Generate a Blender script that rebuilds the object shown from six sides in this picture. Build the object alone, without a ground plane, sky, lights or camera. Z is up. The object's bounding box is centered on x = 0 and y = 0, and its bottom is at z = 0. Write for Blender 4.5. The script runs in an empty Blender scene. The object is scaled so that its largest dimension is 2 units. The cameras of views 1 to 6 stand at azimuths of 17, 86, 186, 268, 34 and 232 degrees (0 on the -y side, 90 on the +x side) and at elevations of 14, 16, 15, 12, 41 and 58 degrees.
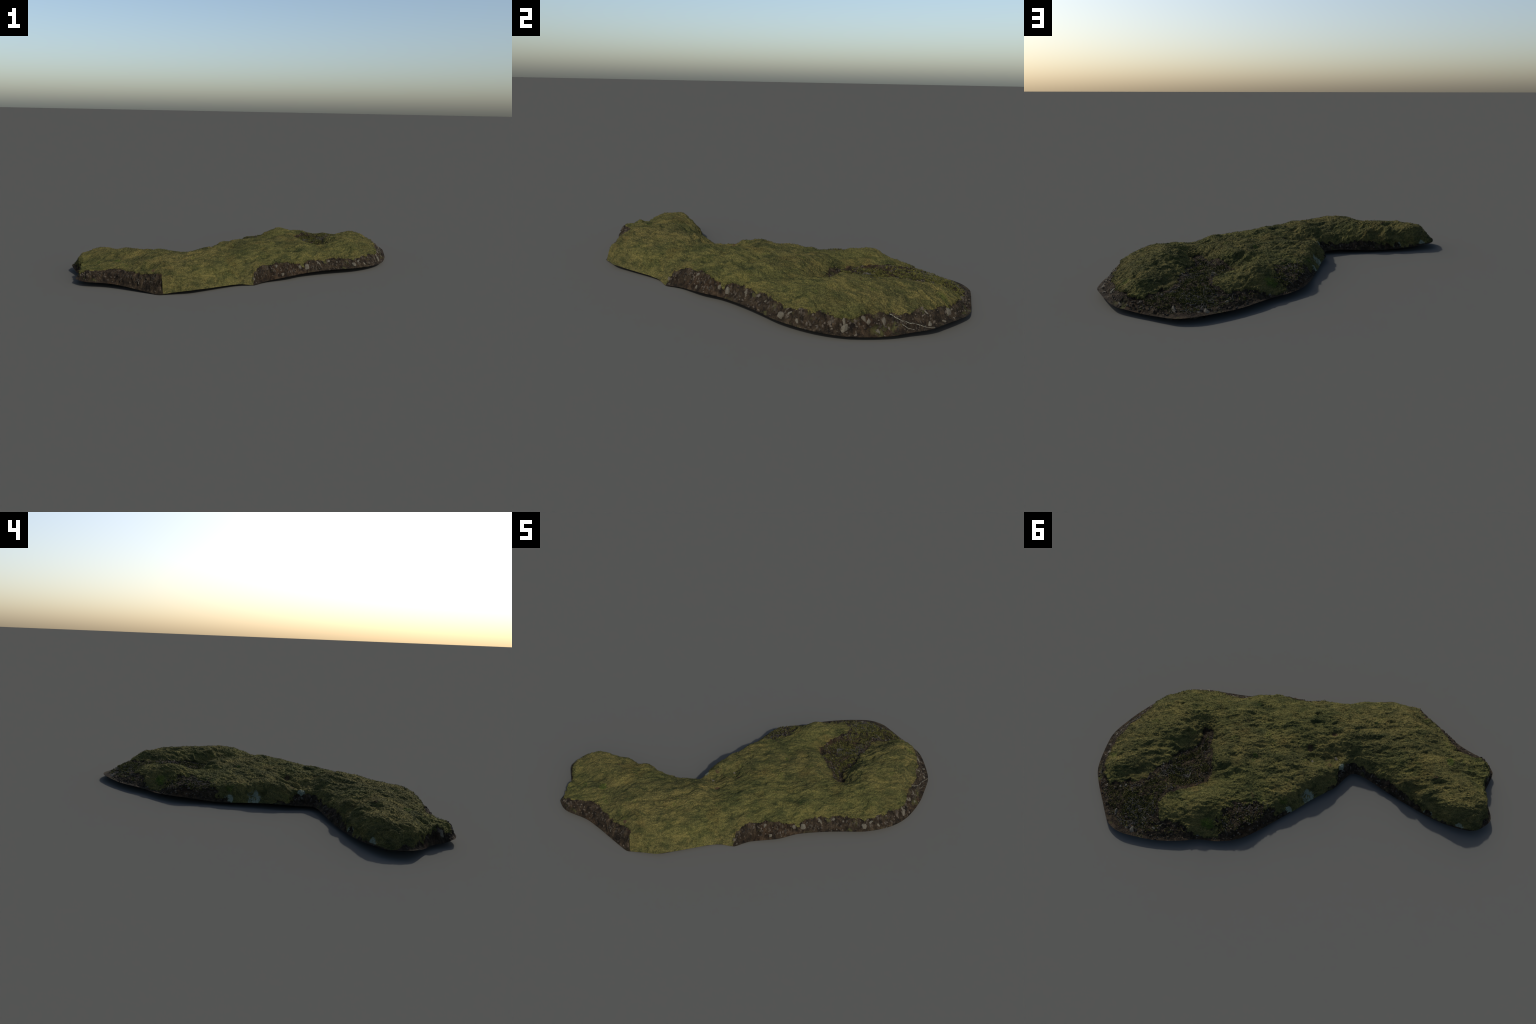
"""A low, elbow-shaped mossy mound: a thick felt of moss over dark soil, with
undercut soil banks, a bare bay full of heath twigs, and pale stones."""
import bpy, math, random
import numpy as np
from mathutils.geometry import delaunay_2d_cdt
from mathutils import Vector, Matrix, noise as mnoise

rng = np.random.default_rng(7)
random.seed(7)

# ---------------------------------------------------------------- outline
# The rim, walked anticlockwise:  x, y, height of the lower edge,
# run of the bank (how far in it has risen to full height),
# width of the bare soil seen along the edge (0 = moss hangs to the rim).
RIM = [
 # sharp south corner, then the moss-covered south-east face
 (-.196, -.983, .001, .040, .050), (-.170, -.974, .005, .045, .000), (-.100, -.943, .016, .075, .000), (-.019, -.901, .024, .085, .000),
 (.048, -.818, .020, .080, .000), (.181, -.649, .013, .075, .000), (.262, -.588, .000, .060, .000),
 # undercut soil bank along the south-east
 (.282, -.574, .002, .045, .035), (.336, -.498, .011, .060, .060), (.460, -.396, .028, .060, .064),
 (.532, -.295, .030, .042, .022), (.641, -.195, .034, .060, .066), (.740, -.115, .034, .070, .057),
 (.850, -.028, .033, .068, .042), (.947, .101, .029, .060, .054), (.992, .245, .020, .060, .052),
 (.997, .410, .020, .060, .084), (.978, .530, .030, .060, .075), (.955, .629, .036, .060, .085),
 # round nose in the north-east
 (.912, .703, .040, .060, .070), (.833, .807, .036, .060, .060), (.773, .865, .030, .050, .058),
 (.681, .910, .026, .050, .055), (.594, .943, .023, .040, .085), (.510, .975, .025, .040, .085),
 (.426, .998, .028, .040, .085), (.334, .977, .033, .040, .090), (.236, .912, .033, .040, .090),
 (.151, .841, .031, .040, .085), (.064, .744, .034, .050, .060), (.007, .661, .030, .050, .020),
 # north-west flank down to the inner angle
 (-.075, .582, .031, .050, .020), (-.142, .484, .035, .060, .030), (-.172, .372, .032, .080, .025),
 (-.187, .231, .018, .090, .015), (-.207, .104, .022, .090, .000), (-.226, -.041, .028, .090, .000),
 (-.249, -.162, .030, .070, .010), (-.240, -.240, .022, .060, .036), (-.240, -.310, .022, .060, .042),
 (-.279, -.342, .025, .070, .030), (-.356, -.362, .028, .090, .030), (-.462, -.385, .021, .100, .035),
 (-.574, -.414, .015, .100, .018), (-.720, -.448, .022, .100, .010), (-.820, -.481, .027, .100, .006),
 (-.916, -.529, .036, .100, .004), (-.975, -.580, .038, .090, .004), (-.995, -.650, .042, .080, .012),
 # notched west tip
 (-.985, -.710, .042, .070, .010), (-.911, -.777, .024, .050, .016), (-.850, -.830, .020, .040, .020),
 (-.820, -.900, .022, .030, .018), (-.800, -.950, .034, .030, .030), (-.774, -.973, .034, .030, .025),
 # broken soil face in the south-west
 (-.695, -.995, .032, .040, .045), (-.554, -.970, .030, .050, .085), (-.450, -.970, .024, .045, .060),
 (-.330, -.977, .012, .045, .052), (-.230, -.983, .002, .042, .060),
]

# ---------------------------------------------------------------- relief
# Spot heights (x, y, z) on the crests, brinks and hollows; a thin-plate
# sheet is stretched over them.
RELIEF = {
 'back_crest': [(.149, .09, .161), (.2, -.225, .186), (.225, -.3, .164), (.3, -.175, .178), (.3, 0, .173), (.2, -.1, .163),
    (.23, .04, .181), (.35, .1, .186), (.429, -.171, .161), (.44, .04, .162), (.475, -.075, .179), (.4, -.3, .140), (.5, -.2, .143), (.55, -.025, .152), (.55, .06, .150)],
 'back_knob': [(.242, .262, .170), (.3, .29, .150), (.33, .255, .160), (.36, .21, .160), (.29, .35, .095),
    (.171, .307, .139), (.25, .17, .165)],
 'pit': [(.42, .18, .143), (.42, .275, .096), (.455, .24, .104), (.49, .145, .141), (.50, .28, .097), (.545, .205, .098),
    (.555, .125, .150), (.6, .115, .156)],
 'waist_hollow': [(-.2, -.2, .095), (-.2, -.125, .108), (-.2, -.05, .136), (-.175, -.25, .109), (-.175, -.175, .130),
    (-.175, .05, .129), (-.15, -.1, .149), (-.142, -.211, .117), (-.127, -.282, .088), (-.125, .025, .129), (-.175, -.3, .112),
    (-.09, -.2, .112), (-.054, -.158, .103), (-.05, .175, .131), (-.025, -.19, .104), (-.025, -.125, .141),
    (.012, -.204, .138), (.02, -.25, .150), (-.03, -.24, .134), (-.02, -.3, .150), (.05, -.27, .160), (.07, -.16, .163)],
 'elbow': [(-.2, -.68, .164), (-.2, -.4, .157), (-.2, -.325, .092), (-.15, -.775, .154), (-.15, -.45, .179), (-.1, -.425, .187),
    (-.1, -.86, .112), (-.03, -.34, .148), (-.016, -.371, .155), (.025, -.675, .144), (.1, -.5, .160), (.12, -.41, .172), (.15, -.475, .148),
    (.2, -.4, .162), (.2, -.55, .099), (.316, -.441, .099), (.36, -.37, .122), (.47, -.325, .104)],
 'north_knoll': [(-.125, .41, .099), (-.1, .3, .095), (.023, .569, .087), (.025, .45, .124), (.075, .45, .157), (.08, .572, .149),
    (.13, .534, .169), (.14, .46, .162), (.14, .675, .092), (.15, .8, .050), (.2, .4, .116), (.25, .475, .113), (.275, .7, .124), (.225, .85, .056),
    (.286, .393, .096), (.3, .6, .130), (.345, .598, .130)],
 'bare_bay': [(.33, .36, .095), (.343, .945, .042), (.35, .55, .106), (.35, .65, .117), (.35, .775, .078), (.355, .47, .095),
    (.38, .38, .091), (.42, .44, .095), (.425, .725, .102), (.448, .939, .046), (.46, .36, .093), (.47, .45, .097),
    (.5, .85, .083), (.41, .87, .080), (.34, .865, .066), (.42, .56, .096), (.508, .537, .110), (.527, .362, .100), (.555, .789, .077), (.6, .9, .058)],
 'east_lobe': [(.575, .235, .148), (.575, .3, .166), (.6, .42, .163), (.56, .36, .140), (.62, .5, .166), (.6, .25, .165), (.6, .675, .126), (.65, 0, .144), (.65, .125, .169),
    (.65, .2, .166), (.675, .325, .183), (.675, .55, .172), (.675, .775, .132), (.675, .875, .059), (.584, -.149, .100), (.68, -.096, .095), (.74, -.04, .108), (.77, .04, .122),
    (.7, .075, .156), (.7, .225, .183), (.7, .725, .147), (.725, .525, .167), (.75, .25, .180), (.775, .35, .168), (.8, .1, .152),
    (.8, .175, .164), (.8, .625, .140), (.837, .746, .066), (.84, -.05, .084), (.875, .325, .148), (.889, .078, .092),
    (.9, .625, .079), (.94, .3, .088), (.95, .45, .065)],
 'tail_crest': [(-.825, -.675, .158), (-.85, -.525, .174), (-.725, -.65, .172), (-.725, -.525, .145),
    (-.675, -.6, .163), (-.66, -.475, .186), (-.63, -.59, .178), (-.625, -.475, .162), (-.6, -.5, .149),
    (-.52, -.6, .172), (-.525, -.5, .148), (-.525, -.45, .179), (-.475, -.45, .139),
    (-.375, -.52, .170), (-.325, -.4, .102), (-.25, -.475, .148), (-.25, -.575, .171), (-.225, -.35, .099)],
 'tail_south_brink': [(-.55, -.85, .127), (-.45, -.775, .151), (-.375, -.825, .162), (-.275, -.95, .080),
    (-.272, -.899, .130), (-.19, -.92, .116), (-.6, -.95, .071)],
 'west_tip': [(-.95, -.675, .106), (-.9, -.71, .138), (-.8, -.86, .118), (-.8, -.81, .094), (-.78, -.74, .146), (-.775, -.925, .071),
    (-.775, -.87, .108), (-.725, -.94, .100), (-.675, -.9, .106), (-.66, -.85, .120), (-.61, -.763, .126)],
}

# Sunken furrows in the moss: x, y, half width, depth
FURROWS = [(.442, -.171, .022, .016), (.399, -.005, .030, .014), (.167, .108, .022, .008), (.226, .287, .022, .016),
           (.149, .248, .026, .012), (.012, -.195, .018, .010), (-.018, -.37, .022, .016),
           (-.199, -.374, .028, .012), (.60, .347, .026, .008), (.667, .452, .030, .012), (.653, .557, .028, .010), 
           (-.181, -.619, .034, .010), (-.19, -.47, .030, .012), (-.34, -.873, .024, .012), (-.56, -.87, .026, .012), (-.666, -.748, .026, .016),
           (-.715, -.849, .024, .010), (-.612, -.487, .030, .012), (.082, -.068, .030, .012), (.80, .40, .026, .010),
           (.28, -.08, .030, .012), (.13, -.60, .034, .010), (-.05, -.62, .034, .010), (.55, -.03, .028, .010), (.72, .12, .026, .010), (-.48, -.68, .030, .010)]
GRAIN = (math.cos(.9), math.sin(.9))      # the way furrows and cushions run

# Bare ground inside the outline, as closed loops of corner points.
BAY = [(.56, .19), (.50, .27), (.508, .366), (.533, .428), (.507, .524), (.515, .60), (.505, .69), (.565, .78), (.62, .84),
       (.66, .90), (.55, .97), (.40, 1.0), (.25, .94), (.12, .84), (.05, .72), (.109, .67), (.158, .718), (.228, .762), (.286, .719), (.312, .669),
       (.31, .614), (.285, .554), (.262, .47), (.245, .415), (.265, .375), (.30, .325), (.36, .286), (.43, .245), (.50, .18)]
FLANK_PATCH = [(-.08, .60), (-.01, .545), (.016, .482), (.022, .416), (.02, .36), (-.06, .265), (-.115, .235), (-.19, .225), (-.2, .4), (-.16, .52)]

# ---------------------------------------------------------------- tools
def closed_curve(pts, n):
    p1 = np.asarray(pts, float); p0 = np.roll(p1, 1, 0); p2 = np.roll(p1, -1, 0); p3 = np.roll(p1, -2, 0)
    out = []
    for k in range(n):
        t = k / n
        out.append(.5*(2*p1 + (p2-p0)*t + (2*p0-5*p1+4*p2-p3)*t*t + (3*p1-p0-3*p2+p3)*t**3))
    return np.stack(out, 1).reshape(-1, p1.shape[1])

def even(loop, step):
    q = np.vstack([loop, loop[:1]])
    s = np.r_[0, np.cumsum(np.linalg.norm(np.diff(q[:, :2], axis=0), axis=1))]
    n = int(s[-1] / step); t = np.linspace(0, s[-1], n, endpoint=False)
    return np.stack([np.interp(t, s, q[:, k]) for k in range(q.shape[1])], 1), t

def inside(P, loop):
    x, y = P[:, 0], P[:, 1]; c = np.zeros(len(P), bool)
    for a, b in zip(loop, np.roll(loop, -1, 0)):
        if a[1] == b[1]: continue
        m = (a[1] > y) != (b[1] > y)
        c ^= m & (x < (b[0]-a[0])*(y-a[1])/(b[1]-a[1]) + a[0])
    return c

def edge_distance(P, loop):
    """distance to a closed loop, plus the loop's extra columns at the foot point"""
    a = loop; b = np.roll(loop, -1, 0)
    dist = np.full(len(P), 9.); val = np.zeros((len(P), loop.shape[1]))
    for lo in range(0, len(P), 4000):
        p = P[lo:lo+4000, None, :2]; ab = (b-a)[None, :, :2]
        t = np.clip(((p-a[None, :, :2])*ab).sum(2)/(ab**2).sum(2), 0, 1)
        d = np.linalg.norm(p-a[None, :, :2]-ab*t[..., None], axis=2)
        i = d.argmin(1); r = np.arange(len(i)); tt = t[r, i][:, None]
        dist[lo:lo+4000] = d[r, i]; val[lo:lo+4000] = a[i]*(1-tt)+b[i]*tt
    return dist, val

def signed(P, loop):
    d, _ = edge_distance(P, loop)
    return np.where(inside(P, loop), d, -d)

def thin_plate(spots):
    A = np.array(spots); n = len(A)
    U = lambda r: np.where(r > 1e-9, r*r*np.log(r+1e-12), 0)
    K = U(np.linalg.norm(A[:, None, :2]-A[None, :, :2], axis=2)) + 1e-5*np.eye(n)
    L = np.c_[np.ones(n), A[:, :2]]
    s = np.linalg.solve(np.block([[K, L], [L.T, np.zeros((3, 3))]]), np.r_[A[:, 2], 0, 0, 0])
    def f(q):
        out = np.zeros(len(q))
        for lo in range(0, len(q), 20000):
            c = q[lo:lo+20000]
            out[lo:lo+20000] = U(np.linalg.norm(c[:, None]-A[None, :, :2], axis=2))@s[:n] + np.c_[np.ones(len(c)), c]@s[n:]
        return out
    return f

_perm = rng.permutation(256); _perm = np.r_[_perm, _perm, _perm]
_grad = rng.normal(size=(256, 3)); _grad /= np.linalg.norm(_grad, axis=1)[:, None]
def perlin(P):
    i = np.floor(P).astype(int); f = P-i; i &= 255
    u = f*f*f*(f*(f*6-15)+10); out = 0
    for dx in (0, 1):
        for dy in (0, 1):
            for dz in (0, 1):
                h = _perm[_perm[_perm[(i[:, 0]+dx) & 255]+((i[:, 1]+dy) & 255)]+((i[:, 2]+dz) & 255)]
                g = (_grad[h]*(f-np.array([dx, dy, dz]))).sum(1)
                w = (u[:, 0] if dx else 1-u[:, 0])*(u[:, 1] if dy else 1-u[:, 1])*(u[:, 2] if dz else 1-u[:, 2])
                out = out+g*w
    return out*1.6
def fbm(P, freq, octaves=3, gain=.5):
    s = 0; a = 1
    for k in range(octaves):
        s = s+a*perlin(P*freq*2**k+17.3*k); a *= gain
    return s
def smooth(a, b, x):
    t = np.clip((x-a)/(b-a), 0, 1); return t*t*(3-2*t)

def vertex_normals(V, F):
    n = np.cross(V[F[:, 1]]-V[F[:, 0]], V[F[:, 2]]-V[F[:, 0]]); N = np.zeros_like(V)
    for k in range(3): np.add.at(N, F[:, k], n)
    return N/np.maximum(np.linalg.norm(N, axis=1), 1e-12)[:, None]

def subdivide(V, F):
    e = np.sort(np.vstack([F[:, [0, 1]], F[:, [1, 2]], F[:, [2, 0]]]), 1)
    key, inv = np.unique(e[:, 0].astype(np.int64)*len(V)+e[:, 1], return_inverse=True)
    a, b = key//len(V), key % len(V)
    m = len(V)+inv.reshape(3, -1); x, y, z = F.T
    F2 = np.vstack([np.c_[x, m[0], m[2]], np.c_[m[0], y, m[1]], np.c_[m[2], m[1], z], np.c_[m[0], m[1], m[2]]])
    return np.vstack([V, (V[a]+V[b])/2]), F2

# ---------------------------------------------------------------- scene tree
root = bpy.data.objects.new('moss_mound', None)
bpy.context.collection.objects.link(root)
root['label'] = 'low elbow-shaped mossy mound with soil banks and stones'
root['category'] = 'mossy ground'

def add_object(name, mesh, mat=None, parent=root, stuff=False):
    ob = bpy.data.objects.new(name, mesh); bpy.context.collection.objects.link(ob)
    ob.parent = parent
    if mat: mesh.materials.append(mat) if not mesh.materials else None
    if stuff: ob['kind'] = 'stuff'
    return ob

def mesh_from(name, V, F, normals=None, flat=False):
    me = bpy.data.meshes.new(name)
    me.from_pydata(np.asarray(V).tolist(), [], np.asarray(F).tolist() if not isinstance(F, list) else F)
    me.update()
    me.polygons.foreach_set('use_smooth', [not flat]*len(me.polygons))
    if normals is not None: me.normals_split_custom_set_from_vertices(normals.tolist())
    return me

# ---------------------------------------------------------------- materials
class Nodes:
    def __init__(self, name):
        self.mat = bpy.data.materials.new(name); self.mat.use_nodes = True
        self.t = self.mat.node_tree; self.t.nodes.clear()
        self.out = self.n('ShaderNodeOutputMaterial'); self.bsdf = self.n('ShaderNodeBsdfPrincipled')
        self.t.links.new(self.bsdf.outputs[0], self.out.inputs[0])
        self.co = self.n('ShaderNodeTexCoord').outputs['Object']
    def n(self, kind, **kw):
        nd = self.t.nodes.new(kind)
        for k, v in kw.items(): setattr(nd, k, v)
        return nd
    def put(self, sock, v):
        if hasattr(v, 'is_output'): self.t.links.new(v, sock)
        else: sock.default_value = v
    def noise(self, scale, detail=4, rough=.55, distort=0, stretch=None, shift=(0, 0, 0), along=None):
        m = self.n('ShaderNodeMapping'); self.put(m.inputs[0], self.co)
        m.inputs['Location'].default_value = shift
        if stretch: m.inputs['Scale'].default_value = stretch
        if along:                              # lengthened in the direction the moss runs
            m.vector_type = 'TEXTURE'; m.inputs['Rotation'].default_value = (0, 0, .9); m.inputs['Scale'].default_value = (along, 1/along, 1)
        x = self.n('ShaderNodeTexNoise'); self.put(x.inputs['Vector'], m.outputs[0])
        x.inputs['Scale'].default_value = scale; x.inputs['Detail'].default_value = detail
        x.inputs['Roughness'].default_value = rough; x.inputs['Distortion'].default_value = distort
        return x.outputs['Fac']
    def cells(self, scale, feature='F1', out='Distance'):
        x = self.n('ShaderNodeTexVoronoi', feature=feature); self.put(x.inputs['Vector'], self.co)
        x.inputs['Scale'].default_value = scale; return x.outputs[out]
    def ramp(self, fac, stops):
        r = self.n('ShaderNodeValToRGB'); self.put(r.inputs[0], fac); e = r.color_ramp.elements
        while len(e) < len(stops): e.new(.5)
        for el, (p, c) in zip(e, stops):
            el.position = p; el.color = (*c, 1) if isinstance(c, tuple) else (c, c, c, 1)
        return r.outputs[0]
    def mix(self, fac, a, b, mode='MIX'):
        m = self.n('ShaderNodeMix', data_type='RGBA', blend_type=mode)
        self.put(m.inputs[0], fac)
        for s, v in ((m.inputs[6], a), (m.inputs[7], b)): self.put(s, (*v, 1) if isinstance(v, tuple) else v)
        return m.outputs[2]
    def math(self, op, a, b=0., clamp=False):
        m = self.n('ShaderNodeMath', operation=op, use_clamp=clamp); self.put(m.inputs[0], a); self.put(m.inputs[1], b); return m.outputs[0]
    def spot(self, centre, radius):
        """1 inside a ball around centre, falling to 0 at its edge"""
        d = self.n('ShaderNodeVectorMath', operation='DISTANCE'); self.put(d.inputs[0], self.co); d.inputs[1].default_value = centre
        m = self.n('ShaderNodeMapRange'); self.put(m.inputs[0], d.outputs['Value'])
        m.inputs[1].default_value = radius; m.inputs[2].default_value = radius*.35; return m.outputs[0]
    def finish(self, colour, rough=.95, bump=None, strength=.5, dist=.004, spec=.15):
        self.put(self.bsdf.inputs['Base Color'], colour); self.put(self.bsdf.inputs['Roughness'], rough)
        self.bsdf.inputs['Specular IOR Level'].default_value = spec
        if bump is not None:
            b = self.n('ShaderNodeBump'); b.inputs['Strength'].default_value = strength; b.inputs['Distance'].default_value = dist
            self.put(b.inputs['Height'], bump); self.put(self.bsdf.inputs['Normal'], b.outputs[0])
        return self.mat

def moss_material():
    k = Nodes('moss')
    grain = k.noise(260, 5, .7); tuft = k.noise(62, 4, .62, .6, along=1.45); blot = k.noise(8, 4, .62, .5, along=1.3); big = k.noise(3.2, 3, .5)
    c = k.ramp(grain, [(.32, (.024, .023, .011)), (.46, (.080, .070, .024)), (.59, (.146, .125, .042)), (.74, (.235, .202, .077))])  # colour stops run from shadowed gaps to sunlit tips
    olive = k.mix(k.ramp(big, [(.42, 0.), (.6, 1.)]), c, k.mix(1., c, (.90, .97, .90), 'MULTIPLY'))
    brown = k.mix(k.ramp(k.noise(6, 4, .6, .5, shift=(4, 1, 2)), [(.54, 0.), (.72, .65)]), olive, k.mix(1., olive, (.92, .76, .72), 'MULTIPLY'))
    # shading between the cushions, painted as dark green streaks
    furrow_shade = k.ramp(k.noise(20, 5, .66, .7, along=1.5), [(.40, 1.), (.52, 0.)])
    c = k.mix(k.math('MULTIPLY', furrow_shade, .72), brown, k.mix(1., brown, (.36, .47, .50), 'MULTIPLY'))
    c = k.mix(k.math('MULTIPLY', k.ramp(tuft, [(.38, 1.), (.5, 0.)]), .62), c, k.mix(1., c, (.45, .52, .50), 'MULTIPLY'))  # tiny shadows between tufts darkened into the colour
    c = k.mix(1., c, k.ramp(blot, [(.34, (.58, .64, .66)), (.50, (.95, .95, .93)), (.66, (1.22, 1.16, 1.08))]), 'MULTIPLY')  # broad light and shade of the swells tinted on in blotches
    # fresh green sprigs and rusty dead spots
    c = k.mix(k.math('MULTIPLY', k.ramp(k.noise(9, 3, .6, shift=(9, 3, 5)), [(.63, 0.), (.75, 1.)]), .55), c, k.mix(1., c, (.72, 1.12, .55), 'MULTIPLY'))
    c = k.mix(k.math('MULTIPLY', k.ramp(k.noise(14, 3, .6, shift=(2, 8, 5)), [(.70, 0.), (.78, 1.)]), .6), c, (.070, .038, .022))
    fresh = dead = 0.
    for ctr, r in (((.023, .569, .087), .07), ((.167, .108, .16), .04), ((-.60, -.77, .126), .045), ((-.13, .14, .08), .06)):
        fresh = k.math('MAXIMUM', fresh, k.spot(ctr, r))
    for ctr, r in (((-.142, -.215, .115), .040), ((.012, -.204, .125), .045), ((.08, .575, .149), .030), ((-.018, -.372, .15), .035), ((.27, .40, .09), .045), ((-.63, -.59, .175), .035), ((-.28, -.90, .125), .025)):
        dead = k.math('MAXIMUM', dead, k.spot(ctr, r))
    c = k.mix(k.ramp(k.math('MULTIPLY', fresh, k.noise(40, 4, .6)), [(.30, 0.), (.50, .7)]), c, k.mix(1., c, (.75, 1.25, .45), 'MULTIPLY'))
    c = k.mix(k.ramp(k.math('MULTIPLY', dead, k.noise(36, 4, .6)), [(.34, 0.), (.50, .8)]), c, k.ramp(grain, [(.35, (.022, .013, .009)), (.65, (.085, .048, .029))]))
    # blue-grey crust lichen on the flanks
    lich = 0.
    for ctr, r in (((-.205, .005, .06), .085), ((-.185, .15, .035), .06), ((-.20, -.27, .09), .05), ((-.83, -.885, .06), .07), ((-.73, -.455, .035), .06), ((-.56, -.42, .03), .05), ((-.90, -.53, .04), .05)):
        lich = k.math('MAXIMUM', lich, k.spot(ctr, r))
    lm = k.ramp(k.math('MULTIPLY', lich, k.noise(32, 4, .6, .5, stretch=(1, 1, .5))), [(.40, 0.), (.50, .8)])
    c = k.mix(lm, c, k.ramp(grain, [(.35, (.10, .13, .10)), (.65, (.24, .27, .21))]))
    h = k.math('ADD', k.math('MULTIPLY', grain, 1.), k.math('MULTIPLY', tuft, 1.3))
    return k.finish(c, .95, h, .9, .007, .1)

def soil_material(name='soil', streak=1., tone=1.):
    k = Nodes(name)
    grain = k.noise(170, 5, .7); lump = k.noise(38, 4, .6, .4, stretch=(1, 1, .45 if streak else 1)); big = k.noise(6, 3, .55)
    c = k.ramp(lump, [(.32, (.005, .004, .003)), (.48, (.016, .0115, .007)), (.62, (.031, .0225, .0135)), (.76, (.064, .049, .032))])
    c = k.mix(k.ramp(big, [(.5, 0.), (.68, .7)]), c, k.mix(1., c, (1.15, .90, .76), 'MULTIPLY'))
    c = k.mix(.6, c, k.mix(1., c, k.ramp(grain, [(.3, .25), (.5, 1.), (.7, 2.1)]), 'MULTIPLY'))
    c = k.mix(k.math('MULTIPLY', k.ramp(k.noise(55, 3, .6, shift=(5, 2, 7)), [(.64, 0.), (.72, 1.)]), .55), c, (.105, .094, .074))
    c = k.mix(k.math('MULTIPLY', k.ramp(k.noise(12, 4, .6, .5, shift=(1, 7, 3)), [(.60, 0.), (.70, 1.)]), .6), c, (.060, .062, .020))
    if tone != 1.: c = k.mix(1., c, (tone, tone, tone*.92), 'MULTIPLY')
    h = k.math('ADD', grain, k.math('MULTIPLY', lump, 2.))
    return k.finish(c, .95, h, .8, .006, .12)

def stone_material():
    k = Nodes('pale_stone')
    rnd = k.n('ShaderNodeObjectInfo').outputs['Random']
    n1 = k.noise(45, 5, .65); n2 = k.noise(16, 3, .6, .5)
    c = k.ramp(n1, [(.30, (.035, .031, .022)), (.5, (.125, .115, .086)), (.7, (.27, .255, .20))])
    c = k.mix(k.ramp(n2, [(.42, 0.), (.60, .9)]), c, (.034, .027, .018))
    c = k.mix(k.math('MULTIPLY', rnd, .55), c, k.mix(1., c, (.52, .48, .42), 'MULTIPLY'))
    return k.finish(c, .85, n1, .5, .004, .25)

def plain(name, lo, hi, scale=80, rough=.9, spread=.3):
    k = Nodes(name)
    c = k.ramp(k.noise(scale, 4, .6), [(.36, lo), (.64, hi)])
    return k.finish(c, rough, None, spec=.15)

MOSS = moss_material(); SOIL = soil_material(); HUMUS = soil_material('humus', 0., 1.05); STONE = stone_material()
TWIG = plain('grey_twig', (.022, .020, .018), (.085, .080, .070), 60)
HEATH = plain('heath_leaf', (.018, .021, .006), (.088, .082, .021), 45)
ROOT = plain('pale_root', (.06, .058, .045), (.24, .235, .185), 90)
GRAVEL = plain('gravel', (.009, .007, .005), (.070, .058, .043), 24)

# ---------------------------------------------------------------- the sheet
loop = closed_curve(RIM, 16)
edge, _ = even(loop, .011)
step = .0115
gx = np.arange(-1.02, 1.02, step); gy = np.arange(-1.02, 1.02, step*.866)
X, Y = np.meshgrid(gx, gy, indexing='ij'); X = X+np.where(np.arange(len(gy)) % 2, step/2, 0)[None, :]
grid = np.stack([X.ravel(), Y.ravel()], 1); grid = grid[inside(grid, edge)]
d, _ = edge_distance(grid, edge); grid = grid[d > .007]
grid += rng.uniform(-.0012, .0012, grid.shape)
pts = np.vstack([edge[:, :2], grid]); nb = len(edge)
res = delaunay_2d_cdt([Vector(p) for p in pts.tolist()], [(i, (i+1) % nb) for i in range(nb)], [list(range(nb))], 1, 1e-7)
C = np.array([v[:] for v in res[0]]); T = np.array(res[2])
area = np.cross(C[T[:, 1]]-C[T[:, 0]], C[T[:, 2]]-C[T[:, 0]]); T[area < 0] = T[area < 0][:, ::-1]
dist, foot = edge_distance(C, edge)
COARSE, COARSE_T = np.c_[C, foot[:, 2]], T
# columns: x, y, distance, rim z, bank run, bare width, bay, flank patch
bay_loop = closed_curve(BAY, 6); patch_loop = closed_curve(FLANK_PATCH, 6)
Q = np.c_[C, dist, foot[:, 2:5], signed(C, bay_loop), signed(C, patch_loop)]
for _ in range(2): Q, T = subdivide(Q, T)
top = thin_plate([s for group in RELIEF.values() for s in group])

def base_height(Q):
    xy = Q[:, :2]; dist, rim, run = Q[:, 2], Q[:, 3], Q[:, 4]
    h = top(xy)
    return rim+(h-rim)*np.sin(np.clip(dist/run, 0, 1)*np.pi/2)

Z = base_height(Q); V = np.c_[Q[:, :2], Z]
N = vertex_normals(V, T)
P3 = V.copy()
# where soil shows: along the rim, in the bay, on the flank patch
wob = .011*fbm(P3, 24, 4, .65)
bare = np.maximum.reduce([Q[:, 5]-Q[:, 2]+wob*np.where(Q[:, 5] > .005, 1, 0)-np.where(Q[:, 5] > .003, 0, .02), Q[:, 6]+wob*1.5, Q[:, 7]-.010+wob*2.6])
soilness = smooth(-.006, .006, bare)
wall = smooth(.75, .45, N[:, 2])
# moss: felted cushions, fine tufts;  soil: crumbly lumps, upright ribs on the banks
G3 = np.c_[(P3[:, 0]*GRAIN[0]+P3[:, 1]*GRAIN[1])*.62, (P3[:, 1]*GRAIN[0]-P3[:, 0]*GRAIN[1])*1.25, P3[:, 2]]
billow = lambda f, o: .30-np.abs(fbm(G3+o, f, 2))
cushion = .0065*fbm(P3, 7, 2)+.0100*billow(12, 0)+.0062*billow(28, 5)+.0034*billow(66, 8)
crease = -.010*smooth(.30, .75, fbm(G3+3.7, 11, 2))
for fx, fy, fr, fd in FURROWS:
    ex, ey = Q[:, 0]-fx, Q[:, 1]-fy
    a, b = ex*GRAIN[0]+ey*GRAIN[1], ey*GRAIN[0]-ex*GRAIN[1]
    crease = crease-fd*np.exp(-(a/(fr*1.7))**2-(b/(fr*.8))**2)
tufts = .0020*fbm(P3, 90, 2, .8)+.0010*perlin(P3*190)
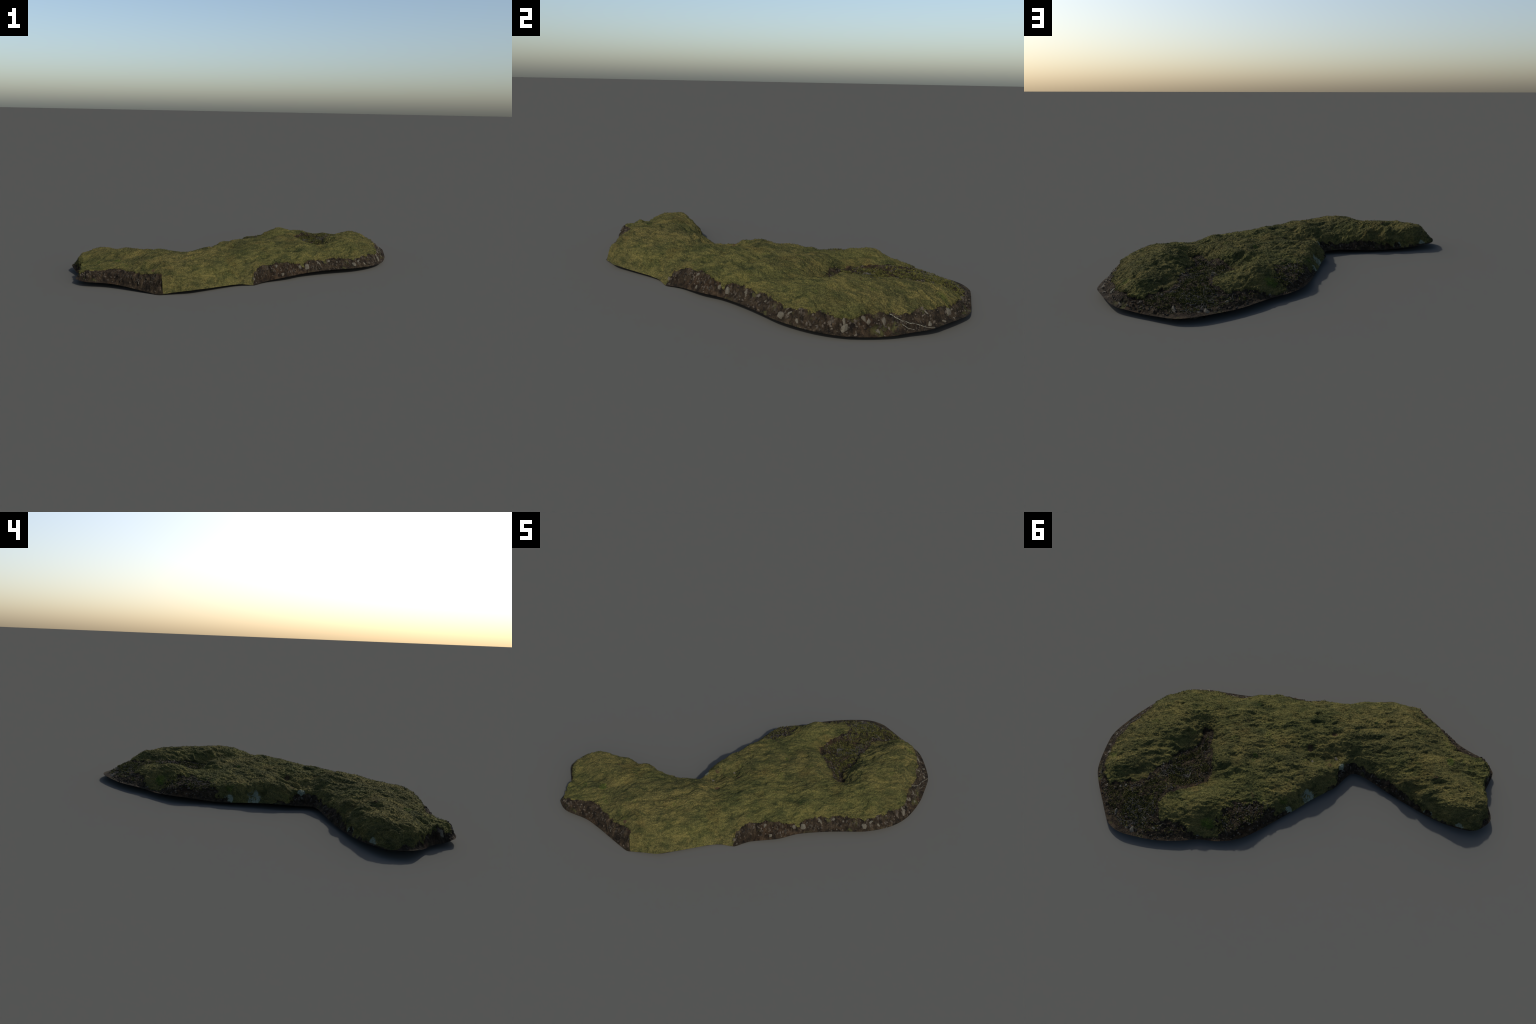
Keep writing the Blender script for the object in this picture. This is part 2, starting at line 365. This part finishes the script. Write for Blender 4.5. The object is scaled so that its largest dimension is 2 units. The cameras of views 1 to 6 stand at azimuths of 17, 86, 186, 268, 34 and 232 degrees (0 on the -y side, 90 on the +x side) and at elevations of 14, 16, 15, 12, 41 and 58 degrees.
crumb = .0045*fbm(P3, 30, 3, .6)+.0022*perlin(P3*120)
ribs = .0075*fbm(P3*np.array([1, 1, .22]), 38, 2, .6)
lip = .006*np.exp(-((bare+.010)/.012)**2)*(1-.5*smooth(.8, .95, N[:, 2]))
move = (1-soilness)*(cushion+crease+tufts+lip-.0055)+soilness*(crumb+ribs*wall-.006)
move *= smooth(0, .012, Q[:, 2])*.8+.2
V = V+N*move[:, None]
V[:, 2] = np.maximum(V[:, 2], 0.)
N = vertex_normals(V, T)

face_bare = bare[T].mean(1) > 0
def part(name, mask, mat):
    F = T[mask]; used, inv = np.unique(F, return_inverse=True)
    return add_object(name, mesh_from(name, V[used], inv.reshape(-1, 3), N[used]), mat)
in_bay = face_bare & ((Q[T, 6].mean(1) > -.02) | (Q[T, 7].mean(1) > -.02))
part('moss_carpet', ~face_bare, MOSS)
part('soil_bank', face_bare & ~in_bay, SOIL)
part('bare_soil', in_bay, HUMUS)
U = COARSE.copy(); U[:, 2] = COARSE[:, 2]+.012*smooth(0, .06, dist)
add_object('underside', mesh_from('underside', U, COARSE_T[:, ::-1]), SOIL)

# surface lookup for things that sit on the mound
cell = {}
for i in range(0, len(V)): cell.setdefault((int(V[i, 0]//.02), int(V[i, 1]//.02)), []).append(i)
def on_surface(x, y):
    best, bd = None, 9
    cx, cy = int(x//.02), int(y//.02)
    for a in (-1, 0, 1):
        for b in (-1, 0, 1):
            for i in cell.get((cx+a, cy+b), ()):
                q = (V[i, 0]-x)**2+(V[i, 1]-y)**2
                if q < bd: best, bd = i, q
    return best

# ---------------------------------------------------------------- stones
def stone_mesh(name, seed, sub=3, jag=.35):
    import bmesh
    bm = bmesh.new(); bmesh.ops.create_icosphere(bm, subdivisions=sub, radius=1)
    r = np.random.default_rng(seed); planes = r.normal(size=(11, 3)); planes /= np.linalg.norm(planes, axis=1)[:, None]
    for v in bm.verts:
        p = np.array(v.co); k = 1.
        for q, o in zip(planes, r.uniform(.62, .9, 11) if False else np.linspace(.62, .9, 11)):
            s = p@q
            if s > o: p = p-q*(s-o)
        v.co = p*(1+.10*mnoise.noise(Vector(p*2.3+seed)))
    me = bpy.data.meshes.new(name); bm.to_mesh(me); bm.free()
    me.polygons.foreach_set('use_smooth', [False]*len(me.polygons)); me.materials.append(STONE)
    return me
STONES = [stone_mesh('stone', s) for s in (3, 11, 19, 27, 35)]
# x, y, half length, half width, half depth, lean
STONE_SPOTS = [
 (.542, -.268, .026, .021, .016), (.503, -.294, .020, .014, .010), (.602, -.164, .024, .014, .010), (.662, -.104, .014, .010, .009),
 (.714, -.076, .012, .009, .008), (.829, -.028, .024, .020, .014), (.850, .016, .026, .012, .010), (.900, .042, .016, .011, .010),
 (.369, -.401, .017, .011, .010), (.265, -.560, .014, .010, .009), (.418, -.420, .014, .010, .008), (.983, .248, .024, .015, .012),
 (.947, .242, .018, .012, .010), (.942, .333, .022, .011, .009), (.946, .352, .022, .012, .009), (.944, .416, .024, .012, .009),
 (.970, .388, .014, .012, .009), (.885, .620, .014, .008, .007), (.838, .742, .034, .018, .014), (.935, .630, .020, .012, .010),
 (.885, .722, .016, .009, .008), (.846, .771, .012, .009, .008), (.752, .863, .014, .010, .009), (.556, .789, .014, .010, .010),
 (.567, .817, .018, .010, .008), (.346, .940, .030, .024, .014), (.297, .912, .024, .018, .012), (.452, .932, .028, .012, .009),
 (.216, .818, .018, .013, .011), (.199, .780, .011, .009, .008), (.452, .972, .011, .009, .008), (.510, .536, .010, .008, .007),
 (.498, .545, .008, .006, .006), (.006, .654, .012, .009, .008), (-.127, -.284, .022, .012, .010), (-.054, -.158, .014, .008, .007),
 (-.815, -.893, .032, .022, .008), (-.35, -.955, .012, .009, .008), (.640, .870, .010, .008, .008), (-.20, -.27, .018, .012, .010),
]
for n, (x, y, a, b, c) in enumerate(STONE_SPOTS):
    i = on_surface(x, y); ob = add_object('stone', STONES[n % 5])
    for _ in range(12):                       # keep the whole stone above the rim
        if V[i, 2]-a*math.sqrt(max(0, 1-N[i, 2]**2)) > Q[i, 3]+.003 or Q[i, 2] > a*1.2: break
        h = N[i, :2]/max(1e-6, np.linalg.norm(N[i, :2])); x, y = x-h[0]*.004, y-h[1]*.004; i = on_surface(x, y)
    nrm = Vector(N[i]); down = Vector((0, 0, -1)); along = (down-nrm*down.dot(nrm)); along = along.normalized() if along.length > .2 else Vector((1, 0, 0))
    along.rotate(Matrix.Rotation(random.uniform(-.6, .6), 3, nrm)); side = nrm.cross(along).normalized()
    M = Matrix((along*a, side*b, nrm*c)).transposed().to_4x4(); M.translation = Vector(V[i])-nrm*c*.5
    ob.matrix_world = M

# ---------------------------------------------------------------- gravel, heath, twigs
def scatter(count, weight):
    w = np.clip(weight, 0, None); return rng.choice(len(V), count, p=w/w.sum())

def stack(blocks):
    VV, FF, o = [], [], 0
    for v, f in blocks:
        VV.append(v); FF.extend([[a+o for a in q] for q in f]); o += len(v)
    return np.vstack(VV), FF

t = (1+5**.5)/2
ICO_V = np.array([(-1, t, 0), (1, t, 0), (-1, -t, 0), (1, -t, 0), (0, -1, t), (0, 1, t), (0, -1, -t), (0, 1, -t), (t, 0, -1), (t, 0, 1), (-t, 0, -1), (-t, 0, 1)])/1.9
ICO_F = [(0, 11, 5), (0, 5, 1), (0, 1, 7), (0, 7, 10), (0, 10, 11), (1, 5, 9), (5, 11, 4), (11, 10, 2), (10, 7, 6), (7, 1, 8),
         (3, 9, 4), (3, 4, 2), (3, 2, 6), (3, 6, 8), (3, 8, 9), (4, 9, 5), (2, 4, 11), (6, 2, 10), (8, 6, 7), (9, 8, 1)]
soil_w = (bare > .004)*(Q[:, 2] > .006)
blocks = []
for i in scatter(900, soil_w*(.4+(Q[:, 6] < .05))):
    s = rng.uniform(.0022, .0065); R = np.linalg.qr(rng.normal(size=(3, 3)))[0]
    v = ICO_V*rng.uniform(.7, 1.2, (12, 3))*np.array([s*1.3, s, s*.8])
    blocks.append((v@R.T+V[i]+N[i]*s*.15, ICO_F))
# slabs of darker stone standing on edge in the banks
bank_w = soil_w*(Q[:, 6] < 0)*(Q[:, 7] < -.02)*(Q[:, 2] > .014)*wall
for i in scatter(170, bank_w):
    up = np.array([0, 0, 1.])-N[i]*N[i, 2]; up /= np.linalg.norm(up); up = up+rng.normal(0, .25, 3); side = np.cross(N[i], up); side /= np.linalg.norm(side)
    a, b, c = rng.uniform(.006, .014), rng.uniform(.004, .008), rng.uniform(.003, .006)
    v = ICO_V*rng.uniform(.65, 1.25, (12, 3))
    blocks.append((v[:, :1]*up*a+v[:, 1:2]*side*b+v[:, 2:]*N[i]*c+V[i]-N[i]*c*.3, ICO_F))
add_object('gravel', mesh_from('gravel', *stack(blocks), flat=True), GRAVEL, stuff=True)

def tube(path, r0, r1, sides=5):
    path = np.asarray(path); n = len(path); out = []; tang = np.gradient(path, axis=0)
    for k in range(n):
        tg = tang[k]/np.linalg.norm(tang[k]); a = np.cross(tg, [.31, .2, .93]); a /= np.linalg.norm(a); b = np.cross(tg, a); r = r0+(r1-r0)*k/(n-1)
        for j in range(sides):
            q = 2*math.pi*j/sides; out.append(path[k]+r*(math.cos(q)*a+math.sin(q)*b))
    f = [(k*sides+j, k*sides+(j+1) % sides, (k+1)*sides+(j+1) % sides, (k+1)*sides+j) for k in range(n-1) for j in range(sides)]
    return np.array(out), f+[tuple(range(sides))[::-1], tuple(range((n-1)*sides, n*sides))]

bay_w = (smooth(.01, .05, Q[:, 6])+.7*smooth(.01, .04, Q[:, 7]))*(Q[:, 2] > .04)
grey = bay_w*smooth(-.1, .5, fbm(P3, 6, 2))
blocks = []
for i in scatter(260, grey):
    L = rng.uniform(.02, .06); a = rng.uniform(0, 2*math.pi); p = V[i]+N[i]*.002; path = [p]
    for k in range(5):
        a += rng.normal(0, .5); p = p+np.array([math.cos(a), math.sin(a), 0])*L/5
        j = on_surface(p[0], p[1])
        if j is None: break
        p = np.array([p[0], p[1], V[j, 2]+.0015+rng.uniform(0, .004)]); path.append(p)
    if len(path) > 3: blocks.append(tube(path, rng.uniform(.0010, .0019), .0006))
add_object('heath_twig', mesh_from('heath_twig', *stack(blocks)), TWIG, stuff=True)

leafy = bay_w*(.25+smooth(-.25, .3, fbm(P3+5., 9, 2)))
blocks = []
for i in scatter(2600, leafy+.02*bay_w):
    for k in range(6):
        dirn = N[i]*.8+rng.normal(0, .7, 3); dirn /= np.linalg.norm(dirn)
        p = V[i]+np.r_[rng.normal(0, .004, 2), 0]; L = rng.uniform(.005, .010); s = np.cross(dirn, rng.normal(size=3)); s = s/np.linalg.norm(s)*L*.28; u = np.cross(s, dirn)*.35
        blocks.append((np.array([p-s*.2, p+dirn*L*.5+s, p+dirn*L, p+dirn*L*.5-s, p+dirn*L*.45+u]), [(0, 1, 4), (1, 2, 4), (2, 3, 4), (3, 0, 4), (0, 3, 2, 1)]))
add_object('heath_leaf', mesh_from('heath_leaf', *stack(blocks), flat=True), HEATH, stuff=True)

# short upright moss shoots all over the carpet, densest along its edges
moss_w = (bare < .002)*(Q[:, 2] > .003)*(1+2.5*np.exp(-((bare+.004)/.010)**2))
pick = scatter(40000, moss_w); n = len(pick)
p = V[pick]+rng.normal(0, .0015, (n, 3)); ax = N[pick]*.8+np.array([0, 0, .35])+rng.normal(0, .45, (n, 3)); ax /= np.linalg.norm(ax, axis=1)[:, None]
L = rng.uniform(.0028, .0055, n)[:, None]; w = L*rng.uniform(.26, .42, (n, 1)); s1 = np.cross(ax, rng.normal(size=(n, 3))); s1 /= np.linalg.norm(s1, axis=1)[:, None]; s2 = np.cross(ax, s1)
base = p-ax*.001
VV = np.stack([base+s1*w, base-s1*w*.5+s2*w*.87, base-s1*w*.5-s2*w*.87, base+ax*L], 1).reshape(-1, 3)
k = np.arange(n)[:, None]*4; FF = np.vstack([k+[0, 1, 3], k+[1, 2, 3], k+[2, 0, 3]])
add_object('moss_shoot', mesh_from('moss_shoot', VV, FF, flat=True), MOSS, stuff=True)

# pale root crossing the east bank
def root_along(xys, r0, r1):
    q = np.array(xys); t = np.linspace(0, len(q)-1, 22); p = np.stack([np.interp(t, range(len(q)), q[:, k]) for k in (0, 1)], 1)
    out = []
    for x, y in p:
        i = on_surface(x, y); out.append(V[i]+N[i]*.0012+rng.normal(0, .0016, 3))
    out = np.array(out); out[1:-1] = (out[:-2]+2*out[1:-1]+out[2:])/4
    return tube(out, r0, r1, 6)
for xys, r0, r1 in (([(.912, .449), (.925, .483), (.938, .518), (.933, .548), (.937, .587), (.945, .640)], .0017, .0010),
                    ([(.945, .500), (.952, .530), (.955, .560)], .0012, .0007)):
    add_object('root', mesh_from('root', *root_along(xys, r0, r1)), ROOT)
